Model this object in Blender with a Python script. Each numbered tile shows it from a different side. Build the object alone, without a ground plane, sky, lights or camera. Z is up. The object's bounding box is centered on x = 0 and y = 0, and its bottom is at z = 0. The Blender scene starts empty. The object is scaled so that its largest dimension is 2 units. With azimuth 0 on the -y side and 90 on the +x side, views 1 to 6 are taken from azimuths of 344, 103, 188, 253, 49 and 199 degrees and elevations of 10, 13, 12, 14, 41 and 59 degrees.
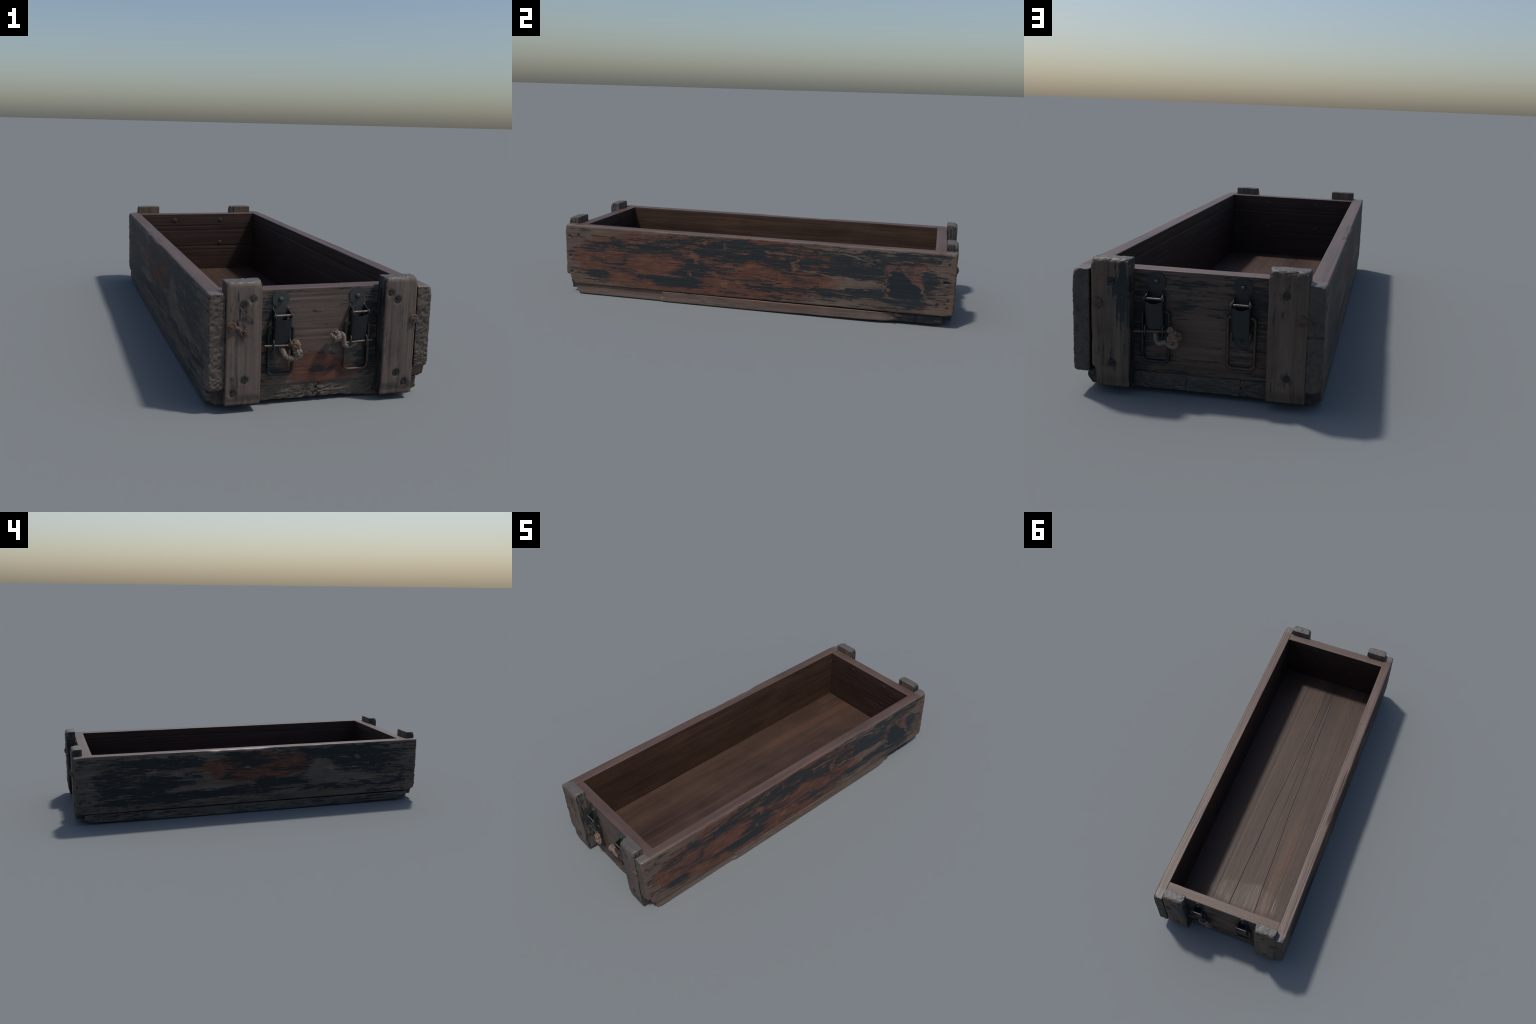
import bpy, bmesh, math, random
import numpy as np
from mathutils import Vector, Matrix

random.seed(7)
rng = np.random.default_rng(7)

# ---------------------------------------------------------------- noise
def _hash(i, j, k, seed):
    n = (i.astype(np.int64) * 374761393 + j.astype(np.int64) * 668265263
         + k.astype(np.int64) * 1274126177 + seed * 974711) & 0xFFFFFFFF
    n = ((n ^ (n >> 13)) * 1274126177) & 0xFFFFFFFF
    n = ((n ^ (n >> 16)) * 2246822519) & 0xFFFFFFFF
    return ((n ^ (n >> 15)) & 0xFFFF) / 65535.0

def vnoise(P, seed=0):
    f = np.floor(P); t = P - f; t = t * t * (3 - 2 * t)
    i, j, k = f[:, 0], f[:, 1], f[:, 2]
    out = 0
    for a in (0, 1):
        wa = t[:, 0] if a else 1 - t[:, 0]
        for b in (0, 1):
            wb = t[:, 1] if b else 1 - t[:, 1]
            for c in (0, 1):
                wc = t[:, 2] if c else 1 - t[:, 2]
                out = out + wa * wb * wc * _hash(i + a, j + b, k + c, seed)
    return out * 2 - 1

def fbm(P, seed=0, octaves=3, gain=0.5):
    s, a, tot = 0, 1.0, 0
    for o in range(octaves):
        s = s + a * vnoise(P * (2 ** o) + 17.3 * o, seed + o * 31)
        tot += a; a *= gain
    return s / tot

def sstep(e0, e1, x):
    t = np.clip((x - e0) / (e1 - e0), 0, 1)
    return t * t * (3 - 2 * t)

# ---------------------------------------------------------------- scene helpers
def link(obj, parent=None):
    bpy.context.scene.collection.objects.link(obj)
    if parent is not None:
        obj.parent = parent
    return obj

def mesh_obj(name, verts, faces, mats, parent, fmat=None, smooth=True):
    me = bpy.data.meshes.new(name)
    me.from_pydata([tuple(v) for v in verts], [], [tuple(f) for f in faces])
    for m in (mats if isinstance(mats, (list, tuple)) else [mats]):
        me.materials.append(m)
    if fmat is not None:
        me.polygons.foreach_set("material_index", np.asarray(fmat, dtype=np.int32))
    me.polygons.foreach_set("use_smooth", np.full(len(me.polygons), smooth))
    me.update()
    o = bpy.data.objects.new(name, me)
    return link(o, parent)

def smooth_by_angle(me, deg=35):
    bm = bmesh.new(); bm.from_mesh(me)
    for e in bm.edges:
        if len(e.link_faces) == 2 and e.calc_face_angle(0) > math.radians(deg):
            e.smooth = False
    for f in bm.faces:
        f.smooth = True
    bm.to_mesh(me); bm.free()

# ---------------------------------------------------------------- node helper
class NG:
    def __init__(self, name):
        self.mat = bpy.data.materials.new(name); self.mat.use_nodes = True
        self.nt = self.mat.node_tree; self.nt.nodes.clear()
        self.out = self.nt.nodes.new('ShaderNodeOutputMaterial')
        self.bsdf = self.nt.nodes.new('ShaderNodeBsdfPrincipled')
        self.nt.links.new(self.bsdf.outputs[0], self.out.inputs[0])
        self.co = self.nt.nodes.new('ShaderNodeTexCoord').outputs['Object']
        s = self.nt.nodes.new('ShaderNodeSeparateXYZ'); self.nt.links.new(self.co, s.inputs[0])
        self.x, self.y, self.z = s.outputs
    def set(self, inp, v):
        if hasattr(v, 'is_output') or isinstance(v, bpy.types.NodeSocket):
            self.nt.links.new(v, inp)
        else:
            inp.default_value = v
    def m(self, op, a, b=0.0, c=0.0, clamp=False):
        n = self.nt.nodes.new('ShaderNodeMath'); n.operation = op; n.use_clamp = clamp
        self.set(n.inputs[0], a); self.set(n.inputs[1], b); self.set(n.inputs[2], c)
        return n.outputs[0]
    def add(self, *a):
        r = a[0]
        for b in a[1:]:
            r = self.m('ADD', r, b)
        return r
    def mul(self, a, b): return self.m('MULTIPLY', a, b)
    def sub(self, a, b): return self.m('SUBTRACT', a, b)
    def step(self, v, lo, hi):
        n = self.nt.nodes.new('ShaderNodeMapRange'); n.interpolation_type = 'SMOOTHSTEP'
        self.set(n.inputs[0], v); n.inputs[1].default_value = lo; n.inputs[2].default_value = hi
        return n.outputs[0]
    def noise(self, scale, detail=4.0, rough=0.55, dist=0.0, off=(0, 0, 0)):
        mp = self.nt.nodes.new('ShaderNodeMapping'); self.nt.links.new(self.co, mp.inputs[0])
        mp.inputs['Location'].default_value = off
        mp.inputs['Scale'].default_value = scale
        n = self.nt.nodes.new('ShaderNodeTexNoise')
        n.inputs['Scale'].default_value = 1.0; n.inputs['Detail'].default_value = detail
        n.inputs['Roughness'].default_value = rough; n.inputs['Distortion'].default_value = dist
        self.nt.links.new(mp.outputs[0], n.inputs['Vector'])
        return n.outputs[0]
    def n0(self, *a, **k):            # noise centred on zero, about -1..1
        return self.m('MULTIPLY_ADD', self.noise(*a, **k), 4.0, -2.0)
    def mix(self, f, a, b):
        n = self.nt.nodes.new('ShaderNodeMix'); n.data_type = 'RGBA'
        self.set(n.inputs[0], f)
        self.set(n.inputs[6], a if not isinstance(a, tuple) else (*a, 1))
        self.set(n.inputs[7], b if not isinstance(b, tuple) else (*b, 1))
        return n.outputs[2]
    def ramp(self, f, stops):
        n = self.nt.nodes.new('ShaderNodeValToRGB'); e = n.color_ramp.elements
        while len(e) < len(stops): e.new(0.5)
        for el, (p, c) in zip(e, stops):
            el.position = p; el.color = (*c, 1)
        self.set(n.inputs[0], f); return n.outputs[0]
    def blob(self, u, v, cu, cv, ru, rv, slope=0.0):
        """soft elliptical patch: 1 in the middle, 0 on its border, negative outside"""
        du = self.sub(u, cu)
        dv = self.sub(v, cv)
        if slope: dv = self.sub(dv, self.mul(du, slope))
        a = self.m('POWER', self.m('ABSOLUTE', self.m('DIVIDE', du, ru)), 2.0)
        b = self.m('POWER', self.m('ABSOLUTE', self.m('DIVIDE', dv, rv)), 2.0)
        return self.m('SUBTRACT', 1.0, self.m('SQRT', self.add(a, b)))
    def patches(self, u, v, items):
        r = None
        for (cu, cv, ru, rv, w, *sl) in items:
            b = self.mul(self.m('MINIMUM', self.m('MAXIMUM', self.blob(u, v, cu, cv, ru, rv, sl[0] if sl else 0), 0.0), 0.5), 2 * w)
            r = b if r is None else self.add(r, b)
        return r
    def finish(self, color, rough=0.6, spec=0.5, bump=None, bump_d=0.001, bump_s=0.5, metal=0.0):
        self.set(self.bsdf.inputs['Base Color'], color)
        self.set(self.bsdf.inputs['Roughness'], rough)
        self.bsdf.inputs['Specular IOR Level'].default_value = spec
        self.bsdf.inputs['Metallic'].default_value = metal
        if bump is not None:
            b = self.nt.nodes.new('ShaderNodeBump')
            b.inputs['Strength'].default_value = bump_s; b.inputs['Distance'].default_value = bump_d
            self.set(b.inputs['Height'], bump)
            self.nt.links.new(b.outputs[0], self.bsdf.inputs['Normal'])
        return self.mat

def axis_scale(axis, along, across):
    s = [across] * 3; s['xyz'.index(axis)] = along; return tuple(s)

# palette (linear base colours)
PAINT = (0.0150, 0.0200, 0.0235)
PAINT_L = (0.025, 0.031, 0.034)
RED = (0.080, 0.031, 0.023)
ORANGE = (0.142, 0.060, 0.033)
WOOD_D = (0.048, 0.033, 0.026)
WOOD_M = (0.104, 0.072, 0.056)
WOOD_L = (0.165, 0.120, 0.096)

def painted_wood(name, grain, uv, dark=(), red=(), bare=(), dark_bias=0.0, red_bias=-0.6, off=(0, 0, 0),
                 wood=(WOOD_D, WOOD_M, WOOD_L), edge=None, extra=None, rough=0.64, spec=0.26, streak=1.0, red_soft=0.0, flecks=0.35):
    """weathered timber: bare wood, a red-brown undercoat and blue-black top coat worn along the grain"""
    g = NG(name)
    u = {'x': g.x, 'y': g.y, 'z': g.z}[uv[0]]; v = {'x': g.x, 'y': g.y, 'z': g.z}[uv[1]]
    fine = g.n0(axis_scale(grain, 5, 190), 5, 0.6, off=off)
    broad = g.n0(axis_scale(grain, 2.2, 46 if grain == 'z' else 38), 4, 0.55, 0.4, off=off)
    blot = g.n0((9, 9, 9), 4, 0.6, 0.3, off=(off[0] + 3, off[1], off[2]))
    speck = g.n0((120, 120, 120), 3, 0.6, off=off)
    wv = g.m('MULTIPLY_ADD', g.add(g.mul(fine, 0.42), g.mul(broad, 0.75), g.mul(blot, 0.40), g.mul(speck, 0.15)), 0.33, 0.5)
    col = g.ramp(wv, [(0.1, wood[0]), (0.5, wood[1]), (0.9, wood[2])])
    # frayed coordinates for all hand-placed patches, so that no patch has a clean outline
    wu = g.n0(axis_scale(grain, 14, 45), 5, 0.65, 0.4, off=(off[0] + 71, off[1], off[2])); wv2 = g.n0(axis_scale(grain, 11, 60), 5, 0.65, 0.4, off=(off[0] + 81, off[1], off[2]))
    u = g.add(u, g.mul(wu, 0.030 if grain == uv[0] else 0.010)); v = g.add(v, g.mul(wv2, 0.009 if grain == uv[0] else 0.020))
    # red-brown layer
    streak1 = g.n0(axis_scale(grain, 9, 85), 6, 0.65, 0.5, off=(off[0] + 11, off[1] + 5, off[2]))
    chips = g.n0(axis_scale(grain, 45, 190), 5, 0.7, 0.6, off=(off[0] + 21, off[1] + 5, off[2]))
    lump = g.n0((15, 11, 24), 5, 0.65, 0.6, off=(off[0] + 31, off[1] + 2, off[2]))
    rf = g.add(g.mul(streak1, 0.50), g.mul(lump, 0.50), g.mul(chips, 0.30), red_bias)
    if red: rf = g.add(rf, g.patches(u, v, red))
    redc = g.mix(g.step(g.add(lump, g.mul(chips, 0.6), g.mul(fine, 0.4)), -0.7, 1.0), RED, ORANGE)
    redc = g.mix(g.mul(g.step(g.add(fine, speck), 0.2, 1.6), 0.45), redc, wood[1])
    col = g.mix(g.mul(g.step(rf, -0.16 - red_soft, 0.18 + red_soft), 0.92), col, redc)
    # blue-black top coat
    streak2 = g.n0(axis_scale(grain, 11, 150), 7, 0.66, 0.5, off=(off[0] + 41, off[1] + 9, off[2] + 3))
    streak3 = g.n0(axis_scale(grain, 4.5, 52), 5, 0.62, 0.5, off=(off[0] + 45, off[1] + 9, off[2] + 3))
    lump2 = g.n0((14, 10, 24), 5, 0.65, 0.6, off=(off[0] + 51, off[1], off[2]))
    chip2 = g.n0(axis_scale(grain, 48, 200), 5, 0.72, 0.5, off=(off[0] + 61, off[1], off[2]))
    df = g.add(g.mul(streak2, 0.95 * streak), g.mul(streak3, 0.55 * streak), g.mul(lump2, 0.42), g.mul(chip2, 0.45), dark_bias)
    if dark: df = g.add(df, g.mul(g.patches(u, v, dark), 0.80))
    if bare: df = g.sub(df, g.mul(g.patches(u, v, bare), 0.80))
    if edge is not None:       # worn borders: edge = (u0,u1,v0,v1,width_u,width_v,strength)
        u0, u1, v0, v1, wu, wv_, st = edge
        eu = g.m('MINIMUM', g.m('DIVIDE', g.sub(u, u0), wu), g.m('DIVIDE', g.sub(u1, u), wu))
        ev = g.m('MINIMUM', g.m('DIVIDE', g.sub(v, v0), wv_), g.m('DIVIDE', g.sub(v1, v), wv_))
        e = g.m('MAXIMUM', g.sub(1.0, g.m('MINIMUM', eu, ev)), 0.0)
        df = g.sub(df, g.mul(e, st))
        rub = g.step(g.add(g.sub(1.0, eu), g.mul(lump, 0.35), g.mul(fine, 0.2)), 0.25, 1.1)
        col = g.mix(g.mul(rub, 0.55), col, (0.118, 0.066, 0.043))
    dm = g.step(df, -0.05, 0.10)
    dmh = g.mul(g.step(df, -0.45, -0.02), 0.30)      # thin scuffed film around the paint
    pc = g.mix(g.step(g.add(chip2, lump2), 0.0, 1.8), PAINT, PAINT_L)
    col = g.mix(dmh, col, pc)
    col = g.mix(g.mul(dm, 0.95), col, pc)
    # fine bright flecks where the coats are scraped through along the grain
    fl = g.n0(axis_scale(grain, 20, 260), 4, 0.6, 0.3, off=(off[0] + 91, off[1], off[2]))
    fm = g.mul(g.step(g.add(fl, g.mul(lump2, -0.35), g.mul(chip2, 0.3)), 0.62, 0.95), flecks)
    fc = g.mix(g.step(rf, -0.2, 0.2), wood[2], (0.150, 0.068, 0.040))
    col = g.mix(fm, col, fc); dm = g.mul(dm, g.sub(1.0, fm))
    if extra is not None:
        col, dm = extra(g, u, v, col, dm, dict(fine=fine, broad=broad, lump=lump, chips=chips, speck=speck, chip2=chip2))
    h = g.add(g.mul(fine, 0.35), g.mul(broad, 0.3), g.mul(dm, 0.9), g.mul(speck, 0.2))
    r = g.m('MULTIPLY_ADD', dm, -0.12, rough)
    return g.finish(col, r, spec, h, 0.0012, 0.55)

def plain_wood(name, grain, cols, rough=0.55, spec=0.5, off=(0, 0, 0), contrast=1.0, streak=(1.3, 26), fine_s=(4, 170), extra=None, bump_s=0.45):
    g = NG(name)
    fine = g.n0(axis_scale(grain, *fine_s), 5, 0.6, off=off)
    broad = g.n0(axis_scale(grain, *streak), 5, 0.55, 0.5, off=(off[0] + 7, off[1], off[2]))
    blot = g.n0((5, 3.5, 6), 4, 0.6, 0.3, off=(off[0] + 3, off[1], off[2]))
    speck = g.n0((140, 140, 140), 3, 0.6, off=off)
    v = g.m('MULTIPLY_ADD', g.add(g.mul(fine, 0.35), g.mul(broad, 0.6), g.mul(blot, 0.55), g.mul(speck, 0.12)), 0.30 * contrast, 0.5)
    col = g.ramp(v, [(0.08, cols[0]), (0.5, cols[1]), (0.92, cols[2])])
    if extra is not None:
        col = extra(g, col, dict(fine=fine, broad=broad, blot=blot, speck=speck))
    r = g.m('MULTIPLY_ADD', g.add(blot, fine), 0.035, rough)
    if getattr(g, 'gloss', None) is not None: r = g.sub(r, g.gloss)
    h = g.add(g.mul(fine, 0.4), g.mul(broad, 0.35), g.mul(speck, 0.3))
    return g.finish(col, r, spec, h, 0.0012, bump_s)

# ---------------------------------------------------------------- materials
def extra_right(g, u, v, col, dm, n):
    """torn label patch, scratches and rust marks of the sunny long side"""
    def box(u0, u1, v0, v1, s=0.006):
        a = g.m('MINIMUM', g.sub(u, u0), g.sub(u1, u)); b = g.m('MINIMUM', g.sub(v, v0), g.sub(v1, v))
        return g.step(g.m('MINIMUM', a, b), -0.5 * s, s)
    brk = g.step(g.add(g.mul(n['lump'], 0.9), n['chips'], g.mul(n['chip2'], 0.5)), -0.9, 0.1)
    lab = g.mul(g.mul(box(0.655, 0.842, 0.123, 0.292, 0.012), brk), 0.85)
    labc = g.mix(g.step(g.add(n['lump'], n['chips'], n['speck']), -0.9, 1.2), (0.075, 0.036, 0.028), (0.135, 0.080, 0.060))
    col = g.mix(lab, col, labc)
    h1 = g.blob(u, v, 0.722, 0.198, 0.054, 0.062)
    h2 = g.blob(u, v, 0.745, 0.155, 0.088, 0.032)
    h3 = g.blob(u, v, 0.785, 0.165, 0.056, 0.040, -0.5)
    hill = g.add(g.m('MAXIMUM', g.m('MAXIMUM', h1, h2), h3), g.mul(n['chips'], 0.03))
    hm = g.step(hill, -0.02, 0.06)
    rim = g.mul(g.mul(g.step(hill, -0.12, -0.02), g.step(n['chips'], -0.3, 0.5)), lab)
    col = g.mix(g.mul(rim, 0.5), col, (0.17, 0.095, 0.065))
    col = g.mix(hm, col, PAINT)
    dm = g.m('MAXIMUM', g.mul(dm, g.sub(1.0, lab)), hm)
    # orange wear spots and ticks
    spots = [(0.232, 0.245, 0.024, 0.044), (-0.123, 0.312, 0.007, 0.024), (-0.29, 0.252, 0.032, 0.020),
             (-0.27, 0.235, 0.010, 0.030), (0.681, 0.168, 0.015, 0.010), (-0.315, 0.155, 0.009, 0.014),
             (-0.06, 0.137, 0.022, 0.012), (0.747, 0.083, 0.010, 0.006), (-0.125, 0.118, 0.020, 0.028),
             (-0.03, 0.283, 0.06, 0.006), (-0.22, 0.325, 0.010, 0.018), (0.16, 0.300, 0.10, 0.008)]
    f = None
    for s in spots:
        b = g.blob(u, v, *s); f = b if f is None else g.m('MAXIMUM', f, b)
    sp = g.step(g.add(f, g.mul(n['lump'], 0.35), g.mul(n['chips'], 0.30)), 0.10, 0.42)
    col = g.mix(g.mul(sp, 0.85), col, g.mix(g.step(n['fine'], -0.6, 1.2), (0.105, 0.052, 0.034), (0.180, 0.098, 0.062)))
    dm = g.mul(dm, g.sub(1.0, sp))
    # pale long scratches
    for (u0, v0, ru, sl, c, wd) in [(0.075, 0.168, 0.075, -0.16, (0.20, 0.13, 0.055), 0.0022), (0.52, 0.309, 0.10, -0.30, (0.14, 0.10, 0.075), 0.006),
                                    (0.36, 0.213, 0.12, -0.10, (0.15, 0.11, 0.085), 0.003), (-0.75, 0.318, 0.06, 0.02, (0.16, 0.10, 0.06), 0.0018)]:
        s = g.step(g.add(g.blob(u, v, u0, v0, ru, wd, sl), g.mul(n['chips'], 0.25)), 0.0, 0.6)
        col = g.mix(g.mul(s, 0.8), col, c)
    # dark red drips near the corner
    for du in (0.829, 0.848):
        s = g.step(g.blob(u, v, du, 0.095, 0.006, 0.016), 0.0, 0.4)
        col = g.mix(g.mul(s, 0.8), col, (0.055, 0.022, 0.018))
    return col, dm

mat_right = painted_wood('paint_right_side', 'y', 'yz',
    dark=[(-0.08, 0.29, 0.32, 0.08, 0.65), (0.45, 0.26, 0.42, 0.09, 0.50), (0.75, 0.33, 0.25, 0.03, 0.5), (0.50, 0.125, 0.30, 0.035, 0.45), (-0.40, 0.112, 0.24, 0.026, 0.95, -0.03),
          (-0.29, 0.17, 0.09, 0.08, 0.6), (-0.72, 0.275, 0.12, 0.025, 0.5), (-0.80, 0.115, 0.09, 0.025, 0.8), (0.87, 0.22, 0.05, 0.09, 0.65), (0.60, 0.24, 0.18, 0.05, 0.5), (-0.48, 0.275, 0.14, 0.05, 0.5),
          (-0.655, 0.20, 0.02, 0.03, 0.5), (0.62, 0.14, 0.16, 0.03, 0.4), (0.78, 0.105, 0.16, 0.018, 0.9), (0.10, 0.12, 0.12, 0.03, 0.4)],
    red=[(-0.45, 0.20, 0.55, 0.20, 1.6), (0.0, 0.20, 0.55, 0.20, 1.6), (0.12, 0.28, 0.34, 0.13, 0.5), (-0.80, 0.19, 0.18, 0.13, 0.6), (0.80, 0.25, 0.1, 0.1, 0.8)],
    bare=[(-0.52, 0.185, 0.14, 0.060, 1.3), (-0.18, 0.11, 0.12, 0.045, 0.6), (0.05, 0.19, 0.12, 0.06, 0.5), (0.47, 0.185, 0.20, 0.035, 0.9), (-0.94, 0.2, 0.07, 0.2, 0.35), (-0.78, 0.2, 0.14, 0.07, 0.2),
          (0.55, 0.095, 0.25, 0.02, 0.5), (0.93, 0.10, 0.09, 0.09, 0.5), (-0.70, 0.335, 0.25, 0.03, 0.5), (0.0, 0.095, 0.12, 0.03, 0.3), (0.95, 0.32, 0.06, 0.06, 0.4)],
    dark_bias=-0.10, red_bias=-0.70, edge=(-0.98, 0.985, 0.058, 0.361, 0.03, 0.018, 0.7), extra=extra_right, off=(0.3, 0.1, 0.7), flecks=0.8)

def extra_left(g, u, v, col, dm, n):
    for (u0, v0, ru, wd, sl) in [(-0.62, 0.205, 0.028, 0.003, -1.2), (-0.53, 0.285, 0.05, 0.004, 0.06), (-0.60, 0.285, 0.012, 0.016, 0), (-0.59, 0.222, 0.02, 0.007, 0), (-0.68, 0.245, 0.010, 0.010, 0),
                                 (-0.44, 0.23, 0.02, 0.03, 0.5), (0.05, 0.262, 0.03, 0.012, 0), (0.58, 0.262, 0.04, 0.006, 0)]:
        s = g.step(g.add(g.blob(u, v, u0, v0, ru, wd, sl), g.mul(n['chips'], 0.35)), 0.1, 0.5)
        col = g.mix(g.mul(s, 0.7), col, WOOD_L)
        dm = g.mul(dm, g.sub(1.0, s))
    return col, dm

mat_left = painted_wood('paint_left_side', 'y', 'yz',
    dark=[(0.70, 0.22, 0.24, 0.14, 0.35), (0.05, 0.295, 0.20, 0.04, 0.6), (-0.62, 0.28, 0.26, 0.09, 0.65), (-0.12, 0.165, 0.18, 0.03, 1.0, 0.06), (0.30, 0.125, 0.40, 0.03, 0.7, -0.06),
          (0.50, 0.20, 0.16, 0.035, 0.5), (-0.35, 0.325, 0.22, 0.03, 0.7), (-0.6, 0.12, 0.3, 0.02, 0.5), (0.55, 0.32, 0.2, 0.03, 0.5), (0.70, 0.11, 0.2, 0.02, 0.5)],
    red=[(0.02, 0.26, 0.38, 0.11, 2.3), (0.45, 0.28, 0.16, 0.07, 0.8), (-0.25, 0.27, 0.16, 0.08, 1.0)],
    bare=[(-0.385, 0.205, 0.10, 0.085, 1.5), (0.22, 0.172, 0.26, 0.028, 1.0, -0.05), (-0.02, 0.222, 0.20, 0.028, 0.9), (0.24, 0.25, 0.08, 0.08, 0.9), (-0.23, 0.30, 0.07, 0.04, 0.8),
          (-0.2, 0.085, 0.7, 0.025, 0.6), (0.45, 0.25, 0.3, 0.02, 0.5), (0.94, 0.2, 0.08, 0.2, 0.5), (-0.95, 0.2, 0.06, 0.2, 0.5), (-0.55, 0.165, 0.3, 0.03, 0.7), (0.85, 0.31, 0.1, 0.05, 0.5), (0.25, 0.32, 0.10, 0.03, 0.6)],
    dark_bias=0.0, red_bias=-1.25, edge=(-0.985, 0.985, 0.058, 0.361, 0.03, 0.016, 0.6), extra=extra_left, off=(0.9, 2.1, 0.2), flecks=0.6, spec=0.17, rough=0.70,
    wood=((0.046, 0.037, 0.030), (0.102, 0.081, 0.066), (0.160, 0.128, 0.105)))

def extra_front(g, u, v, col, dm, n):
    # faded stencil smears low on the red ground
    for (cu, cv, ru, rv, sl) in [(-0.012, 0.102, 0.046, 0.013, 0.08), (0.045, 0.105, 0.030, 0.014, 0.3), (0.012, 0.152, 0.018, 0.006, 0), (0.052, 0.150, 0.013, 0.012, 0)]:
        s = g.step(g.add(g.blob(u, v, cu, cv, ru, rv, sl), g.mul(n['lump'], 0.3), g.mul(n['chip2'], 0.25)), 0.18, 0.38)
        col = g.mix(g.mul(s, 0.75), col, PAINT)
    for (cu, cv, r) in [(-0.014, 0.286, 0.010), (0.021, 0.246, 0.005), (-0.012, 0.25, 0.004)]:
        s = g.step(g.add(g.blob(u, v, cu, cv, r * 1.4, r), g.mul(n['chip2'], 0.3)), 0.1, 0.5)
        col = g.mix(g.mul(s, 0.7), col, (0.02, 0.018, 0.018))
    return col, dm

mat_front = painted_wood('paint_front_end', 'x', 'xz',
    dark=[(-0.15, 0.26, 0.055, 0.14, 0.85), (0.17, 0.24, 0.055, 0.16, 0.95), (-0.09, 0.345, 0.07, 0.02, 0.5), (0.09, 0.33, 0.05, 0.05, 0.6), (0.16, 0.11, 0.05, 0.06, 0.6), (-0.17, 0.12, 0.03, 0.08, 0.5), (-0.13, 0.11, 0.03, 0.02, 0.5)],
    red=[(0.0, 0.10, 0.17, 0.065, 2.2), (-0.04, 0.165, 0.11, 0.06, 0.9), (-0.01, 0.29, 0.03, 0.02, 0.6)],
    bare=[(0.0, 0.26, 0.10, 0.10, 1.2), (0.02, 0.10, 0.12, 0.06, 0.6)],
    dark_bias=-0.55, red_bias=-1.25, off=(2.2, 0.6, 1.4), streak=0.7,
    wood=((0.058, 0.041, 0.033), (0.104, 0.075, 0.061), (0.150, 0.112, 0.092)), extra=extra_front, red_soft=0.28)

mat_back = painted_wood('paint_back_end', 'x', 'xz',
    dark=[(0.16, 0.24, 0.06, 0.16, 0.8), (-0.15, 0.28, 0.07, 0.10, 0.75), (0.03, 0.325, 0.09, 0.02, 0.6), (0.05, 0.26, 0.04, 0.03, 0.4), (0.11, 0.16, 0.04, 0.03, 0.4), (0.04, 0.227, 0.05, 0.01, 0.5)],
    red=[(0.0, 0.14, 0.16, 0.05, 0.5), (0.0, 0.225, 0.10, 0.03, 0.5)], bare=[(0.0, 0.17, 0.12, 0.08, 0.6), (-0.02, 0.3, 0.06, 0.04, 0.3)],
    dark_bias=-0.40, red_bias=-1.0, off=(5.2, 1.6, 3.4),
    wood=((0.045, 0.032, 0.025), (0.092, 0.063, 0.047), (0.142, 0.100, 0.075)))

def endgrain(name, off, tint=(1, 1, 1)):
    g = NG(name)
    n1 = g.n0((110, 40, 55), 5, 0.65, 0.6, off=off); n2 = g.n0((16, 16, 16), 4, 0.6, off=off); n3 = g.n0((320, 320, 320), 2, 0.5, off=off)
    v = g.m('MULTIPLY_ADD', g.add(g.mul(n1, 0.5), g.mul(n2, 0.6), g.mul(n3, 0.2)), 0.28, 0.5)
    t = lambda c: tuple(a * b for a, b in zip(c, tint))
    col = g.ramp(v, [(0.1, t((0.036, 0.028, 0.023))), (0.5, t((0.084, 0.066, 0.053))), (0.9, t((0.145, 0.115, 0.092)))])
    col = g.mix(g.mul(g.step(n2, 0.4, 1.3), 0.5), col, (0.115, 0.070, 0.050))
    return g.finish(col, 0.6, 0.4, g.add(g.mul(n1, 0.6), g.mul(n3, 0.3)), 0.0015, 0.6)
mat_endgrain = endgrain('weathered_end_grain', (0, 0, 0))
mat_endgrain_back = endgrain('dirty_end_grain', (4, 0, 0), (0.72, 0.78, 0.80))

def extra_rim(g, col, n):
    f = g.add(g.m('ABSOLUTE', g.y), g.mul(n['blot'], 0.010), g.mul(n['speck'], 0.003))
    col = g.mix(g.mul(g.step(f, 0.925, 0.945), 0.75), col, g.ramp(g.m('MULTIPLY_ADD', n['fine'], 0.25, 0.5), [(0.0, (0.085, 0.078, 0.074)), (1.0, (0.165, 0.152, 0.142))]))
    sp = g.step(g.add(n['speck'], g.mul(n['blot'], 0.5)), 1.0, 1.5)
    return g.mix(g.mul(sp, 0.5), col, (0.2, 0.14, 0.10))
RIM = ((0.056, 0.032, 0.025), (0.096, 0.058, 0.045), (0.140, 0.089, 0.068))
mat_rim_y = plain_wood('rim_timber_long', 'y', RIM, 0.46, 0.5, extra=extra_rim, contrast=1.3)
mat_rim_x = plain_wood('rim_timber_short', 'x', RIM, 0.5, 0.5, extra=lambda g, c, n: c, contrast=1.3, off=(3, 1, 0))

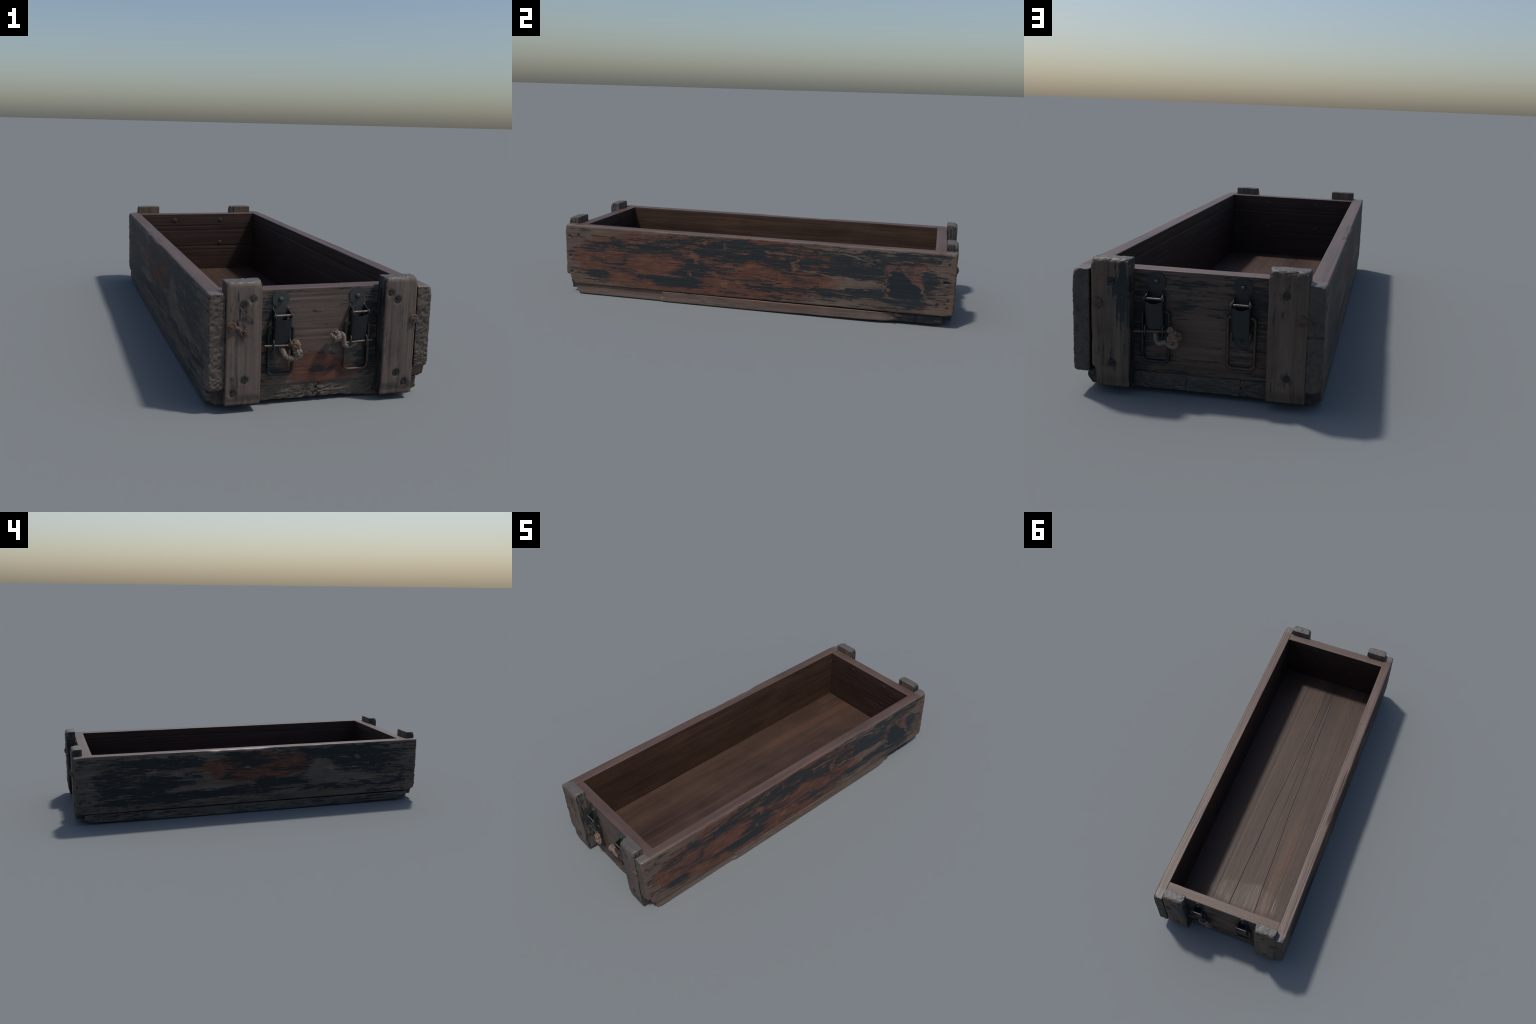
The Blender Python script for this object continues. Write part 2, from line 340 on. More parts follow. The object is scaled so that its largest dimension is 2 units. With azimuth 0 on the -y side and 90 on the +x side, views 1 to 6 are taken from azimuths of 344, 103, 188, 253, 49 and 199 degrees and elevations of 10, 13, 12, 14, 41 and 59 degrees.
INNER = ((0.020, 0.0098, 0.0060), (0.043, 0.0225, 0.0135), (0.074, 0.040, 0.024))
INNER_END = ((0.018, 0.0090, 0.0068), (0.038, 0.0200, 0.0150), (0.062, 0.034, 0.026))
def extra_in_left(g, col, n):
    f = g.n0((1, 1.6, 30), 4, 0.55, 0.6, off=(3, 3, 3))
    lowb = g.m('MULTIPLY', g.step(g.z, 0.26, 0.10), 1.0)
    dk = g.mul(g.step(g.add(f, g.mul(n['broad'], 0.5)), 0.15, 1.1), lowb)
    col = g.mix(g.mul(dk, 0.7), col, (0.012, 0.007, 0.005))
    s = g.mul(g.step(g.blob(g.y, g.z, -0.76, 0.26, 0.10, 0.07), 0.0, 0.7), g.step(n['speck'], 0.5, 1.4))
    return g.mix(g.mul(s, 0.5), col, (0.13, 0.085, 0.045))
mat_in_left = plain_wood('varnished_inner_left', 'y', INNER, 0.55, 0.32, extra=extra_in_left, off=(1, 1, 1), contrast=1.25)
mat_in_right = plain_wood('varnished_inner_right', 'y', INNER_END, 0.6, 0.30, off=(5, 1, 1))
mat_in_end = plain_wood('varnished_inner_end', 'x', INNER_END, 0.6, 0.30, off=(8, 2, 1), streak=(1.5, 34))

def extra_floor(g, col, n):
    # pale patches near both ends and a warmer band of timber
    band = g.step(g.add(g.m('ABSOLUTE', g.sub(g.x, g.m('MULTIPLY_ADD', g.y, 0.012, -0.165))), g.mul(n['broad'], 0.006)), 0.050, 0.004)
    ym = g.step(g.add(g.y, g.mul(n['blot'], 0.12)), 0.0, 0.45)
    col = g.mix(g.mul(g.mul(band, ym), 0.60), col, (0.098, 0.048, 0.027))
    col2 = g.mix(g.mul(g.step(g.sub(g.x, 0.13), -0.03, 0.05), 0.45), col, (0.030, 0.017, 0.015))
    # polished scuff across the floor near the far end, pale dabs of dried paint near the other
    yy = g.add(g.y, g.mul(n['broad'], 0.012), g.mul(n['fine'], 0.008))
    pol = g.mul(g.step(g.add(g.blob(g.x, yy, -0.03, 0.705, 0.28, 0.080), g.mul(n['blot'], 0.25), g.mul(n['broad'], 0.15)), 0.0, 0.35), g.step(g.add(n['blot'], n['broad'], n['fine']), -0.9, 0.8))
    g.gloss = g.mul(pol, 0.13)
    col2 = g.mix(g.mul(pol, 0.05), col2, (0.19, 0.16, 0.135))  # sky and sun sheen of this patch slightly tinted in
    dab = g.mul(g.step(g.blob(g.x, g.y, -0.09, -0.56, 0.10, 0.10), 0.0, 0.6), g.step(g.add(n['speck'], g.mul(n['blot'], 1.2)), 0.2, 1.4))
    return g.mix(g.mul(dab, 0.5), col2, (0.20, 0.155, 0.115))
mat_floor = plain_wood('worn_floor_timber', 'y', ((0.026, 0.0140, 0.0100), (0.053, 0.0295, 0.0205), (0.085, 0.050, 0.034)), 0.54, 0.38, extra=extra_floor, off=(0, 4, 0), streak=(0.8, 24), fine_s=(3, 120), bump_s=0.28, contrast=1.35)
mat_under = plain_wood('underside_timber', 'y', (WOOD_D, WOOD_M, WOOD_L), 0.7, 0.3, off=(0, 9, 0))

def extra_base(g, u, v, col, dm, n):
    return col, dm
BASEW = ((0.060, 0.040, 0.032), (0.120, 0.084, 0.068), (0.175, 0.130, 0.108))
mat_base_right = painted_wood('paint_base_right', 'y', 'yz', dark=[(0.83, 0.03, 0.16, 0.2, 1.5)], red=[(0.2, 0.03, 0.45, 0.08, 0.8)],
    bare=[(0.45, 0.03, 0.26, 0.2, 0.4)], dark_bias=-0.75, red_bias=-1.05, off=(7, 3, 2), wood=BASEW)
mat_base_left = painted_wood('paint_base_left', 'y', 'yz', dark=[(0.7, 0.03, 0.25, 0.1, 0.3)], dark_bias=-0.35, red_bias=-1.2, off=(8, 5, 2),
    wood=((0.048, 0.040, 0.034), (0.092, 0.078, 0.066), (0.14, 0.12, 0.102)))

CLEATW = ((0.050, 0.038, 0.032), (0.112, 0.085, 0.070), (0.172, 0.136, 0.113))
def cleat_mat(name, off, dark, spots, xr, red_bias=-1.4, bias=-0.75, w=CLEATW, red=()):
    def ex(g, u, v, col, dm, n):
        for (cu, cv, r) in spots:
            s = g.step(g.add(g.blob(u, v, cu, cv, r, r * 1.15), g.mul(n['lump'], 0.15), g.mul(n['chip2'], 0.15)), 0.0, 0.45)
            col = g.mix(g.mul(s, 0.50), col, (0.024, 0.022, 0.021))
        return col, dm
    return painted_wood(name, 'z', 'xz', dark=dark, red=red, dark_bias=bias, red_bias=red_bias, off=off, wood=w, extra=ex, edge=(xr[0], xr[1], 0.02, 0.42, 0.014, 0.03, 0.4))

mat_metal_spec = dict()
def metal_mat(name, base, rust, rust_bias, rough=0.42, off=(0, 0, 0)):
    g = NG(name)
    n = g.n0((70, 70, 70), 5, 0.65, 0.4, off=off); f = g.n0((400, 400, 400), 2, 0.5, off=off)
    col = g.mix(g.step(g.add(n, g.mul(f, 0.3), rust_bias), -0.2, 0.9), base, rust)
    col = g.mix(g.mul(g.step(f, 0.3, 1.5), 0.25), col, tuple(c * 1.8 for c in base))
    return g.finish(col, g.m('MULTIPLY_ADD', n, 0.06, rough), 0.5, g.add(n, f), 0.0004, 0.4, metal=0.35)
mat_latch = metal_mat('painted_steel', (0.020, 0.0245, 0.027), (0.055, 0.047, 0.040), -0.5)
mat_plate = metal_mat('greyed_steel', (0.050, 0.053, 0.052), (0.085, 0.070, 0.056), -0.2, 0.45, (2, 0, 0))
mat_rust = metal_mat('rusty_wire', (0.060, 0.044, 0.036), (0.110, 0.058, 0.036), 0.1, 0.5, (5, 0, 0))
mat_pin = metal_mat('browned_pin', (0.10, 0.076, 0.060), (0.12, 0.068, 0.045), 0.1, 0.5, (7, 0, 0))
mat_bright = metal_mat('worn_pin', (0.14, 0.12, 0.105), (0.10, 0.065, 0.045), -0.3, 0.4, (6, 0, 0))
mat_nail = metal_mat('dark_nail', (0.028, 0.025, 0.024), (0.062, 0.042, 0.032), -0.1, 0.6, (8, 0, 0))
mat_bolt = metal_mat('greenish_bolt', (0.034, 0.034, 0.030), (0.060, 0.048, 0.036), -0.3, 0.6, (9, 0, 0))

def rope_mat(name, cols):
    g = NG(name)
    n = g.n0((90, 90, 90), 4, 0.6, 0.3); f = g.n0((700, 700, 700), 2, 0.5)
    col = g.ramp(g.m('MULTIPLY_ADD', g.add(n, g.mul(f, 0.5)), 0.28, 0.5), [(0.05, cols[0]), (0.5, cols[1]), (0.9, cols[2])])
    return g.finish(col, 0.85, 0.2, g.add(n, f), 0.001, 0.7)
mat_rope = rope_mat('frayed_white_rope', ((0.095, 0.065, 0.048), (0.21, 0.165, 0.138), (0.33, 0.275, 0.24)))
mat_rope_rust = rope_mat('rust_stained_rope', ((0.08, 0.045, 0.030), (0.20, 0.130, 0.090), (0.32, 0.24, 0.19)))
mat_twine = rope_mat('brown_twine', ((0.050, 0.030, 0.022), (0.125, 0.082, 0.062), (0.21, 0.15, 0.12)))

# ---------------------------------------------------------------- timber builder
def spaced(lo, hi, step, edge=0.012, estep=0.0024, zones=()):
    """grid lines from lo to hi: dense near both ends (rounded edges) and inside the zones"""
    pts = [lo]; p = lo
    while p < hi - 1e-6:
        d = min(p - lo, hi - p)
        s = estep if d < edge else step
        for (a, b, zs) in zones:
            if a - s <= p <= b: s = min(s, zs)
        p += s; pts.append(p)
    pts = np.array(pts); return lo + (pts - lo) * (hi - lo) / (pts[-1] - lo)

def timber(name, lo, hi, mats, parent, steps=(0.005, 0.005, 0.005), zones=((), (), ()), radius=0.004, grain='y',
           rough_amp=0.0006, wave=0.0015, endrough=0.0, seed=0, wear=None, shape=None, edge=0.012, chip=0.004):
    """one board: rounded box on a fine grid, worn edges, grain relief; mats maps 6 faces (-x,+x,-y,+y,-z,+z)"""
    lo = np.array(lo, float); hi = np.array(hi, float)
    ax = [spaced(lo[i], hi[i], steps[i], edge, zones=zones[i]) for i in range(3)]
    n = [len(a) for a in ax]
    idx = {}
    I = []; F = []; FM = []
    vid = -np.ones(n, dtype=np.int64)
    surf = np.zeros(n, bool)
    for d in range(3):
        sl = [slice(None)] * 3
        sl[d] = 0; surf[tuple(sl)] = True
        sl[d] = -1; surf[tuple(sl)] = True
    ijk = np.argwhere(surf); vid[surf] = np.arange(len(ijk))
    slots = []; slot_of = []
    for m in mats:
        if m not in slots: slots.append(m)
        slot_of.append(slots.index(m))
    for d in range(3):
        a, b = [k for k in range(3) if k != d]
        for side in (0, 1):
            sl = [slice(None)] * 3; sl[d] = -1 if side else 0
            V = vid[tuple(sl)]
            q = np.stack([V[:-1, :-1], V[1:, :-1], V[1:, 1:], V[:-1, 1:]], -1).reshape(-1, 4)
            if (side == 0) == (d != 1): q = q[:, ::-1]
            F.append(q); FM.append(np.full(len(q), slot_of[2 * d + side]))
    F = np.concatenate(F); FM = np.concatenate(FM)
    P = np.stack([ax[k][ijk[:, k]] for k in range(3)], 1)
    c = (lo + hi) / 2; h = (hi - lo) / 2
    # edge radius varies along the board, so edges look worn and chipped
    ga = 'xyz'.index(grain)
    sc = np.array([30.0] * 3); sc[ga] = 14
    rn = fbm(P * sc, seed + 5, 3)
    r = np.full(len(P), radius) * (1 + 0.35 * rn) + chip * np.clip(fbm(P * sc * 1.7 + 9, seed + 6, 3) - 0.28, 0, 1) * 2.0
    if wear is not None: r = r + wear(P)
    r = np.minimum(r, h.min() * 0.9)[:, None]
    loc = P - c
    q = np.clip(loc, -(h - r), h - r)
    d = loc - q
    L = np.linalg.norm(d, axis=1, keepdims=True); L[L < 1e-9] = 1
    N = d / L
    P2 = c + q + N * r
    # relief
    s1 = np.array([170.0] * 3); s1[ga] = 5
    s2 = np.array([26.0] * 3); s2[ga] = 1.6
    isend = np.abs(N[:, ga])
    rel = rough_amp * (fbm(P * s1, seed + 1, 2) + 0.7 * fbm(P * s1 * 0.35, seed + 2, 2)) * (1 - isend)
    rel += wave * (0.6 * fbm(P * s2, seed + 3, 2) + 0.4 * fbm(P * 6, seed + 4, 2)) * (1 - isend)
    if endrough:
        rot = P.copy(); o = [k for k in range(3) if k != ga]
        rot[:, o[0]] = P[:, o[0]] * 0.8 + P[:, o[1]] * 0.6; rot[:, o[1]] = -P[:, o[0]] * 0.6 + P[:, o[1]] * 0.8
        se = np.array([0.0] * 3); se[o[0]] = 95; se[o[1]] = 190; se[ga] = 20
        e1 = fbm(rot * se, seed + 7, 2); e2 = fbm(P * 420, seed + 8, 1)
        rel += endrough * (1.2 * e1 - 0.6 * np.clip(-e1 - 0.25, 0, 1) * 3 + 0.35 * e2 + 0.8 * fbm(P * 28, seed + 9, 2)) * isend
    P2 = P2 + N * rel[:, None]
    if shape is not None: P2 = shape(P, P2, N)
    o = mesh_obj(name, P2, F, slots, parent, FM)
    return o

def dent(P, P2, N, cx, axis, depth, rad):
    """push a round hollow along an axis; cx = the two other coordinates, sign of depth gives direction"""
    o = [k for k in range(3) if k != axis]
    for (a, b, rr, dp) in cx:
        d = np.hypot(P[:, o[0]] - a, P[:, o[1]] - b)
        w = 1 - sstep(rr * 0.55, rr, d)
        P2[:, axis] += depth * dp * w * (np.abs(N[:, axis]) > 0.7)
    return P2

# ---------------------------------------------------------------- the crate
crate = bpy.data.objects.new('wooden_crate', None); link(crate)
crate['label'] = 'long weathered wooden crate, flaking dark paint, rusty latches'
crate['category'] = 'wooden crate'

XO, XI, YB = 0.3560, 0.3055, 0.982       # outer face, inner face, board end
ZB, ZT = 0.058, 0.3625
YI, YO = 0.883, 0.935                   # end panels
zone_ends = [(-1.0, -0.86, 0.0030), (0.86, 1.0, 0.0030)]

NAILS_R = [(-0.958, 0.303, 0.010, 1), (-0.909, 0.310, 0.009, 1), (-0.959, 0.201, 0.010, 1), (-0.952, 0.115, 0.010, 1), (-0.909, 0.114, 0.009, .7), (-0.917, 0.199, 0.006, .6),
           (0.909, 0.310, 0.010, 1), (0.953, 0.331, 0.007, .6), (0.953, 0.305, 0.009, .7), (0.957, 0.134, 0.010, .8), (0.910, 0.111, 0.010, 1), (0.944, 0.116, 0.006, .6), (0.956, 0.097, 0.008, .8)]
NAILS_L = [(0.966, 0.298, 0.010, .8), (0.970, 0.207, 0.010, .8), (0.912, 0.119, 0.009, .7), (0.960, 0.117, 0.010, .8),
           (-0.955, 0.308, 0.009, .8), (-0.954, 0.227, 0.009, .8), (-0.961, 0.120, 0.010, .9), (-0.909, 0.114, 0.009, .7)]

def wear_right(P):
    top_out = sstep(0.33, 0.35, P[:, 2]) * sstep(0.335, 0.345, P[:, 0])
    low = sstep(0.09, 0.07, P[:, 2])
    corner = sstep(0.94, 0.965, np.abs(P[:, 1])) * sstep(0.33, 0.345, P[:, 0])
    return 0.0075 * top_out * (0.8 + 0.5 * vnoise(P * 5, 3)) + 0.003 * low + 0.004 * corner

def shape_right(P, P2, N):
    y, z = P[:, 1], P[:, 2]
    # broken lower corner at the near end: the bottom edge steps up
    jag = 0.006 * vnoise(P * np.array([40, 90, 30]), 12)
    lift = 0.036 * sstep(-0.955, -0.968, y + jag) + 0.012 * sstep(-0.928, -0.942, y + jag)
    P2[:, 2] += lift * sstep(0.16, 0.06, z)
    # slight bow of the bottom edge
    P2[:, 2] += (-0.005 + 0.006 * (y + 1) * 0.5) * sstep(0.2, 0.06, z)
    # rounded far lower corner
    P2[:, 2] += 0.004 * sstep(0.958, 0.984, y) * sstep(0.12, 0.06, z)
    # dents of the inner rim edge, nail hollows, splintered hole
    P2 = dent(P, P2, N, NAILS_R, 0, -0.0045, 0)
    hole = np.hypot((y - 0.944) / 0.016, (z - 0.220) / 0.009) + 0.35 * vnoise(P * 150, 4)
    P2[:, 0] -= 0.012 * (1 - sstep(0.4, 1.0, hole)) * (N[:, 0] > 0.7)
    # edge of the torn label stands proud
    lab = np.minimum(np.minimum(y - 0.655, 0.842 - y), np.minimum(z - 0.123, 0.292 - z)) + 0.002 * vnoise(P * 60, 8)
    P2[:, 0] += -0.0012 * sstep(0, 0.004, lab) * (N[:, 0] > 0.7)
    g = np.abs(z - 0.318 - 0.0025 * np.sin(y * 3)) ; P2[:, 0] += 0.0018 * (1 - sstep(0.0012, 0.0042, g)) * (N[:, 0] < -0.7)
    return P2

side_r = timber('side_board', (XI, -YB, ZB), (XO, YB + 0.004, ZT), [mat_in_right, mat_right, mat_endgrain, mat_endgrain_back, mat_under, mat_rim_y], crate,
                steps=(0.0035, 0.0058, 0.0036), zones=((), zone_ends, ()), radius=0.0035, rough_amp=0.0006, wave=0.0014, endrough=0.0030, seed=100,
                wear=wear_right, shape=shape_right)

def wear_left(P):
    top_out = sstep(0.33, 0.35, P[:, 2]) * sstep(-0.335, -0.345, P[:, 0])
    low = sstep(0.09, 0.07, P[:, 2])
    corner = sstep(0.94, 0.97, P[:, 1]) * sstep(-0.33, -0.345, P[:, 0])
    return 0.002 * top_out * (0.8 + 0.5 * vnoise(P * 5, 3)) + 0.003 * low + 0.010 * corner

def shape_left(P, P2, N):
    y, z, x = P[:, 1], P[:, 2], P[:, 0]
    # long shaved strip on the outer top edge
    s = sstep(0.30, 0.24, y) * sstep(-0.11, -0.02, y) * (0.7 + 0.6 * vnoise(P * np.array([10, 22, 10]), 31))
    w = sstep(0.352, 0.360, z) * sstep(-0.338, -0.350, x)
    P2[:, 2] -= 0.006 * s * w; P2[:, 0] += 0.002 * s * w
    # broken lower corner at the near end
    jag = 0.006 * vnoise(P * np.array([40, 90, 30]), 15)
    P2[:, 2] += (0.005 * sstep(-0.93, -0.945, y + jag) + 0.008 * sstep(-0.962, -0.975, y + jag)) * sstep(0.14, 0.06, z)
    P2[:, 2] += (-0.002 + 0.003 * (1 - y) * 0.5) * sstep(0.2, 0.06, z)
    # end scoops down at the outer far corner
    P2[:, 2] -= 0.004 * sstep(0.90, 0.98, y) * sstep(0.34, 0.36, z) * sstep(-0.30, -0.33, x)
    # ridged weathered grain bows outward near the near end
    P2[:, 0] -= 0.0015 * fbm(P * np.array([1, 1.5, 60]), 41, 2) * (N[:, 0] < -0.7)
    n = 0.004 * sstep(0.6, 1.0, vnoise(P * np.array([5, 60, 60]), 44)) * sstep(-0.955, -0.98, y)
    P2[:, 0] += n * (x < -0.33)
    P2 = dent(P, P2, N, NAILS_L, 0, 0.004, 0)
    c = sstep(0.0035, 0.0, np.abs(z - 0.215 - 0.1 * (y - 0.96))) * sstep(0.955, 0.975, y)   # split in the far end
    P2[:, 1] -= 0.008 * c * (N[:, 1] > 0.5)
    return P2

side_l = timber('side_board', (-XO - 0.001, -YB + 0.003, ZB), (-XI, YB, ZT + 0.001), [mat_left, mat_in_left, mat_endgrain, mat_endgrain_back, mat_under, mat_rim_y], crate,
                steps=(0.0035, 0.0058, 0.0036), zones=((), zone_ends, ()), radius=0.0035, rough_amp=0.0006, wave=0.0016, endrough=0.0032, seed=200,
                wear=wear_left, shape=shape_left)

def grooves(sign, lines, depth=0.0016, inner=True):
    def f(P, P2, N):
        for (z0, k, dp) in lines:
            g = np.abs(P[:, 2] - z0 - k * P[:, 0] - 0.0015 * np.sin(P[:, 0] * 9 + z0 * 40))
            m = (N[:, 1] * sign > 0.7)
            P2[:, 1] -= sign * depth * dp * (1 - sstep(0.0008, 0.0042, g)) * m
        return P2
    return f
def shape_front(P, P2, N):
    P2 = grooves(-1, [(0.333, 0.0, 0.8), (0.229, 0.01, 0.6), (0.205, 0.0, 0.8)])(P, P2, N)
    P2 = grooves(1, [(0.284, 0.0, 0.9), (0.178, 0.0, 0.9), (0.23, 0.01, 0.4)])(P, P2, N)
    return P2
def shape_back(P, P2, N):
    P2 = grooves(1, [(0.33, 0.0, 0.4), (0.12, 0.0, 0.4)])(P, P2, N)
    P2 = grooves(-1, [(0.298, 0.0, 1.0), (0.273, 0.0, 0.7), (0.186, 0.0, 1.0), (0.165, 0.0, 0.5)])(P, P2, N)
    return P2

end_f = timber('end_board', (-XI - 0.001, -YO, ZB + 0.001), (XI + 0.001, -YI, ZT - 0.001), [mat_endgrain, mat_endgrain, mat_front, mat_in_end, mat_under, mat_rim_x], crate,
               steps=(0.005, 0.004, 0.0036), radius=0.0025, grain='x', rough_amp=0.0005, wave=0.0012, seed=300, shape=shape_front, chip=0.003)
end_b = timber('end_board', (-XI - 0.001, YI, ZB + 0.001), (XI + 0.001, YO, ZT - 0.001), [mat_endgrain, mat_endgrain, mat_in_end, mat_back, mat_under, mat_rim_x], crate,
               steps=(0.005, 0.004, 0.0036), radius=0.0025, grain='x', rough_amp=0.0005, wave=0.0012, seed=400, shape=shape_back, chip=0.003)

# floor planks, lying lengthwise below the walls; their joints run slightly askew
SEAMS = [(-0.354, 0.0), (-0.083, -0.050), (0.015, 0.032), (0.352, 0.0)]
for i in range(3):
    (xa, ka), (xb, kb) = SEAMS[i], SEAMS[i + 1]
    outer_l, outer_r = i == 0, i == 2
    def shape_floor(P, P2, N, xa=xa, xb=xb, ka=ka, kb=kb, L=outer_l, R=outer_r, i=i):
        x, y, z = P[:, 0], P[:, 1], P[:, 2]
        t = (x - xa) / (xb - xa)
        P2[:, 0] += (ka * (1 - t) + kb * t) * y * 0.8 + (0.0025 * np.sin(y * 5.1 + 1) + 0.0015 * np.sin(y * 13)) * (t if L else (1 - t) if R else 1.0)
        low = sstep(0.04, 0.01, z)
        rise = np.where(x > 0, 0.010 * (y + 0.93) / 1.86 * sstep(-0.3,0.8,y), 0.004 + 0.010 * (y / 0.93) ** 2 - 0.004)
        rise = rise * sstep(0.05, 0.25, np.abs(x)) + 0.012 * sstep(0.75, 0.92, np.abs(y)) * (1 - sstep(0.05, 0.25, np.abs(x)))
        P2[:, 2] += low * rise
        P2[:, 2] += low * 0.004 * np.clip(fbm(P * np.array([30, 12, 5]), 500 + i, 2), 0, 1)
        if R:    # proud length of the outer strip near the front, then a ragged step back
            jag = 0.012 * vnoise(P * np.array([5, 10, 70]), 61)
            P2[:, 0] += (-0.005 + 0.008 * sstep(-0.462, -0.448, y + jag) * sstep(0.70, 0.60, y)) * sstep(0.30, 0.345, x)
            k = np.hypot((y - 0.712) / 0.018, (z - 0.016) / 0.018)
            P2[:, 0] += 0.007 * (1 - sstep(0.3, 1.0, k)) * sstep(0.30, 0.345, x)
            k = np.abs(y - 0.815); P2[:, 0] -= 0.006 * (1 - sstep(0.003, 0.009, k)) * sstep(0.30, 0.345, x)
            P2[:, 0] -= 0.012 * sstep(0.66, 0.74, y) * sstep(0.30, 0.345, x); P2[:, 2] += 0.001 * sstep(0.66, 0.74, y) * low
        if L:    # knot on the shaded side
            k = np.hypot((y - 0.12) / 0.045, (z - 0.028) / 0.026)
            P2[:, 0] -= (0.003 * np.cos(k * 7) * (1 - sstep(0.7, 1.1, k))) * sstep(-0.30, -0.345, x)
        if i in (0, 2):   # rounded lower corner at the plank ends
            e = sstep(0.90, 0.936, np.abs(y)) * sstep(0.325, 0.35, np.abs(x)) * low
            P2[:, 2] += 0.014 * e
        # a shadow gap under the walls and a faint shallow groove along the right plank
        P2[:, 2] -= 0.0070 * sstep(0.318, 0.335, np.abs(x)) * sstep(0.045, 0.056, z)
        for (cx, kx, wd, dp) in ((0.121, 0.008, 0.0045, 0.0012), (0.225, -0.004, 0.0045, 0.0006), (-0.20, 0.004, 0.0045, 0.0008), (-0.045, 0.003, 0.0045, 0.0008)):
            P2[:, 2] -= dp * (1 - sstep(0.0, wd, np.abs(P2[:, 0] - cx - kx * y))) * (N[:, 2] > 0.7)
        if i == 2:        # ragged split in the end grain
            s = sstep(0.006, 0.002, np.abs(P2[:, 0] - 0.003 - 0.005 * np.sign(np.sin(z * 260)))) * sstep(-0.915, -0.93, y)
            P2[:, 1] += 0.008 * s
        return P2
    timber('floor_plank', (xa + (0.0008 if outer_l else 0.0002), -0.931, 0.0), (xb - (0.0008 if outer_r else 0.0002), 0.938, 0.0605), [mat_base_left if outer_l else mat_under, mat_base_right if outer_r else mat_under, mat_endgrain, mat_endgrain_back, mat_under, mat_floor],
           crate, steps=(0.005, 0.009, 0.0040), zones=((), [(-0.95, -0.90, 0.004), (0.90, 0.95, 0.004), (-0.50, -0.42, 0.004), (0.66, 0.84, 0.004)], ()), radius=0.0006, grain='y', rough_amp=0.0003, wave=0.0007, endrough=0.0030,
           seed=500 + 20 * i, shape=shape_floor, chip=0.0006, wear=lambda P: 0.005 * (np.abs(P[:, 0]) > 0.33))

# cleats
YC = 0.987
def make_cleat(x0, x1, sgn, mat, seed, zt=0.398, zb=0.022, top_chip=0.0, gap_bite=False, screws=()):
    ya, yb = (sgn * (YO - 0.001), sgn * YC)
    lo = (x0, min(ya, yb), zb); hi = (x1, max(ya, yb), zt)
    def wear(P):
        return 0.0025 * (P[:, 1] * sgn > 0.97) + 0.0085 * sstep(zt - 0.022, zt - 0.014, P[:, 2]) * sstep(0.962, 0.970, P[:, 1] * sgn)
    def shape(P, P2, N):
        out = sstep(0.968, 0.986, P[:, 1] * sgn)
        if top_chip:
            c = np.clip(fbm(P * np.array([55, 30, 55]), seed + 3, 3) + 0.1, 0, 1)
            P2[:, 1] -= sgn * top_chip * c * sstep(zt - 0.045, zt - 0.015, P[:, 2]) * out * 2
        if gap_bite:
            b = sstep(0.085, 0.075, P[:, 2]) * sstep(x1 - 0.02, x1, P[:, 0])
            P2[:, 0] -= 0.012 * b
        # bottom pulls in a little
        lowz = sstep(0.06, 0.03, P[:, 2])
        P2[:, 1] -= sgn * 0.006 * out * lowz
        return dent(P, P2, N, [(a, b, 0.0145, 1) for (a, b, *_) in screws], 1, -sgn * 0.004, 0)
    m = [mat_cleat_side] * 2 + [mat] * 2 + [mat_endgrain, mat_cleat_top]
    o = timber('cleat', lo, hi, m, crate, steps=(0.0036, 0.004, 0.0042), radius=0.004, grain='z', rough_amp=0.0006, wave=0.0014, endrough=0.0012, seed=seed,
               wear=wear, shape=shape, chip=0.005)
    return o

mat_cleat_side = painted_wood('cleat_side_timber', 'z', 'yz', dark_bias=-0.05, red_bias=-1.1, off=(9, 1, 4), wood=((0.040, 0.032, 0.026), (0.085, 0.068, 0.056), (0.135, 0.110, 0.092)))
mat_cleat_top = plain_wood('greyed_cleat_top', 'x', ((0.050, 0.044, 0.040), (0.092, 0.082, 0.075), (0.14, 0.126, 0.115)), 0.5, 0.5, off=(3, 3, 3))
SC = {
 'fl': [(-0.255, 0.329, 0.010, 0.6), (-0.250, 0.100, 0.0095, 1.1), (-0.285, 0.060, 0.007, None), (-0.228, 0.344, 0.007, None)],
 'fr': [(0.237, 0.323, 0.010, -0.7), (0.244, 0.088, 0.0095, 1.4), (0.271, 0.056, 0.0075, None), (0.212, 0.344, 0.0078, None)],
 'bl': [(0.242, 0.332, 0.010, 0.3), (0.240, 0.094, 0.010, 0.5)],
 'br': [(-0.250, 0.328, 0.0105, 0.0), (-0.258, 0.095, 0.0105, 1.5)],
}
def spots(k): return [(a, b, r * 1.8) for (a, b, r, *_) in SC[k]]
m_fl = cleat_mat('cleat_timber_a', (1, 4, 2), [(-0.27, 0.31, 0.03, 0.07, 0.8), (-0.225, 0.28, 0.015, 0.08, 0.7), (-0.28, 0.10, 0.02, 0.06, 0.6)], spots('fl'), (-0.309, -0.198), bias=-0.85)
m_fr = cleat_mat('cleat_timber_b', (3, 4, 5), [(0.26, 0.28, 0.04, 0.06, 0.65), (0.19, 0.2, 0.02, 0.3, 0.5)], spots('fr'), (0.193, 0.302), bias=-0.95)
m_bl = cleat_mat('cleat_timber_c', (6, 4, 9), [(0.21, 0.29, 0.035, 0.12, 1.3), (0.25, 0.32, 0.03, 0.05, 0.6), (0.23, 0.11, 0.03, 0.04, 0.6), (0.185, 0.2, 0.012, 0.25, 1.0)], spots('bl'), (0.190, 0.301), bias=-0.65, red=[(0.26, 0.35, 0.04, 0.06, 0.7), (0.25, 0.05, 0.05, 0.05, 0.6)],
                 w=((0.044, 0.033, 0.026), (0.096, 0.070, 0.054), (0.148, 0.110, 0.086)), red_bias=-0.95)
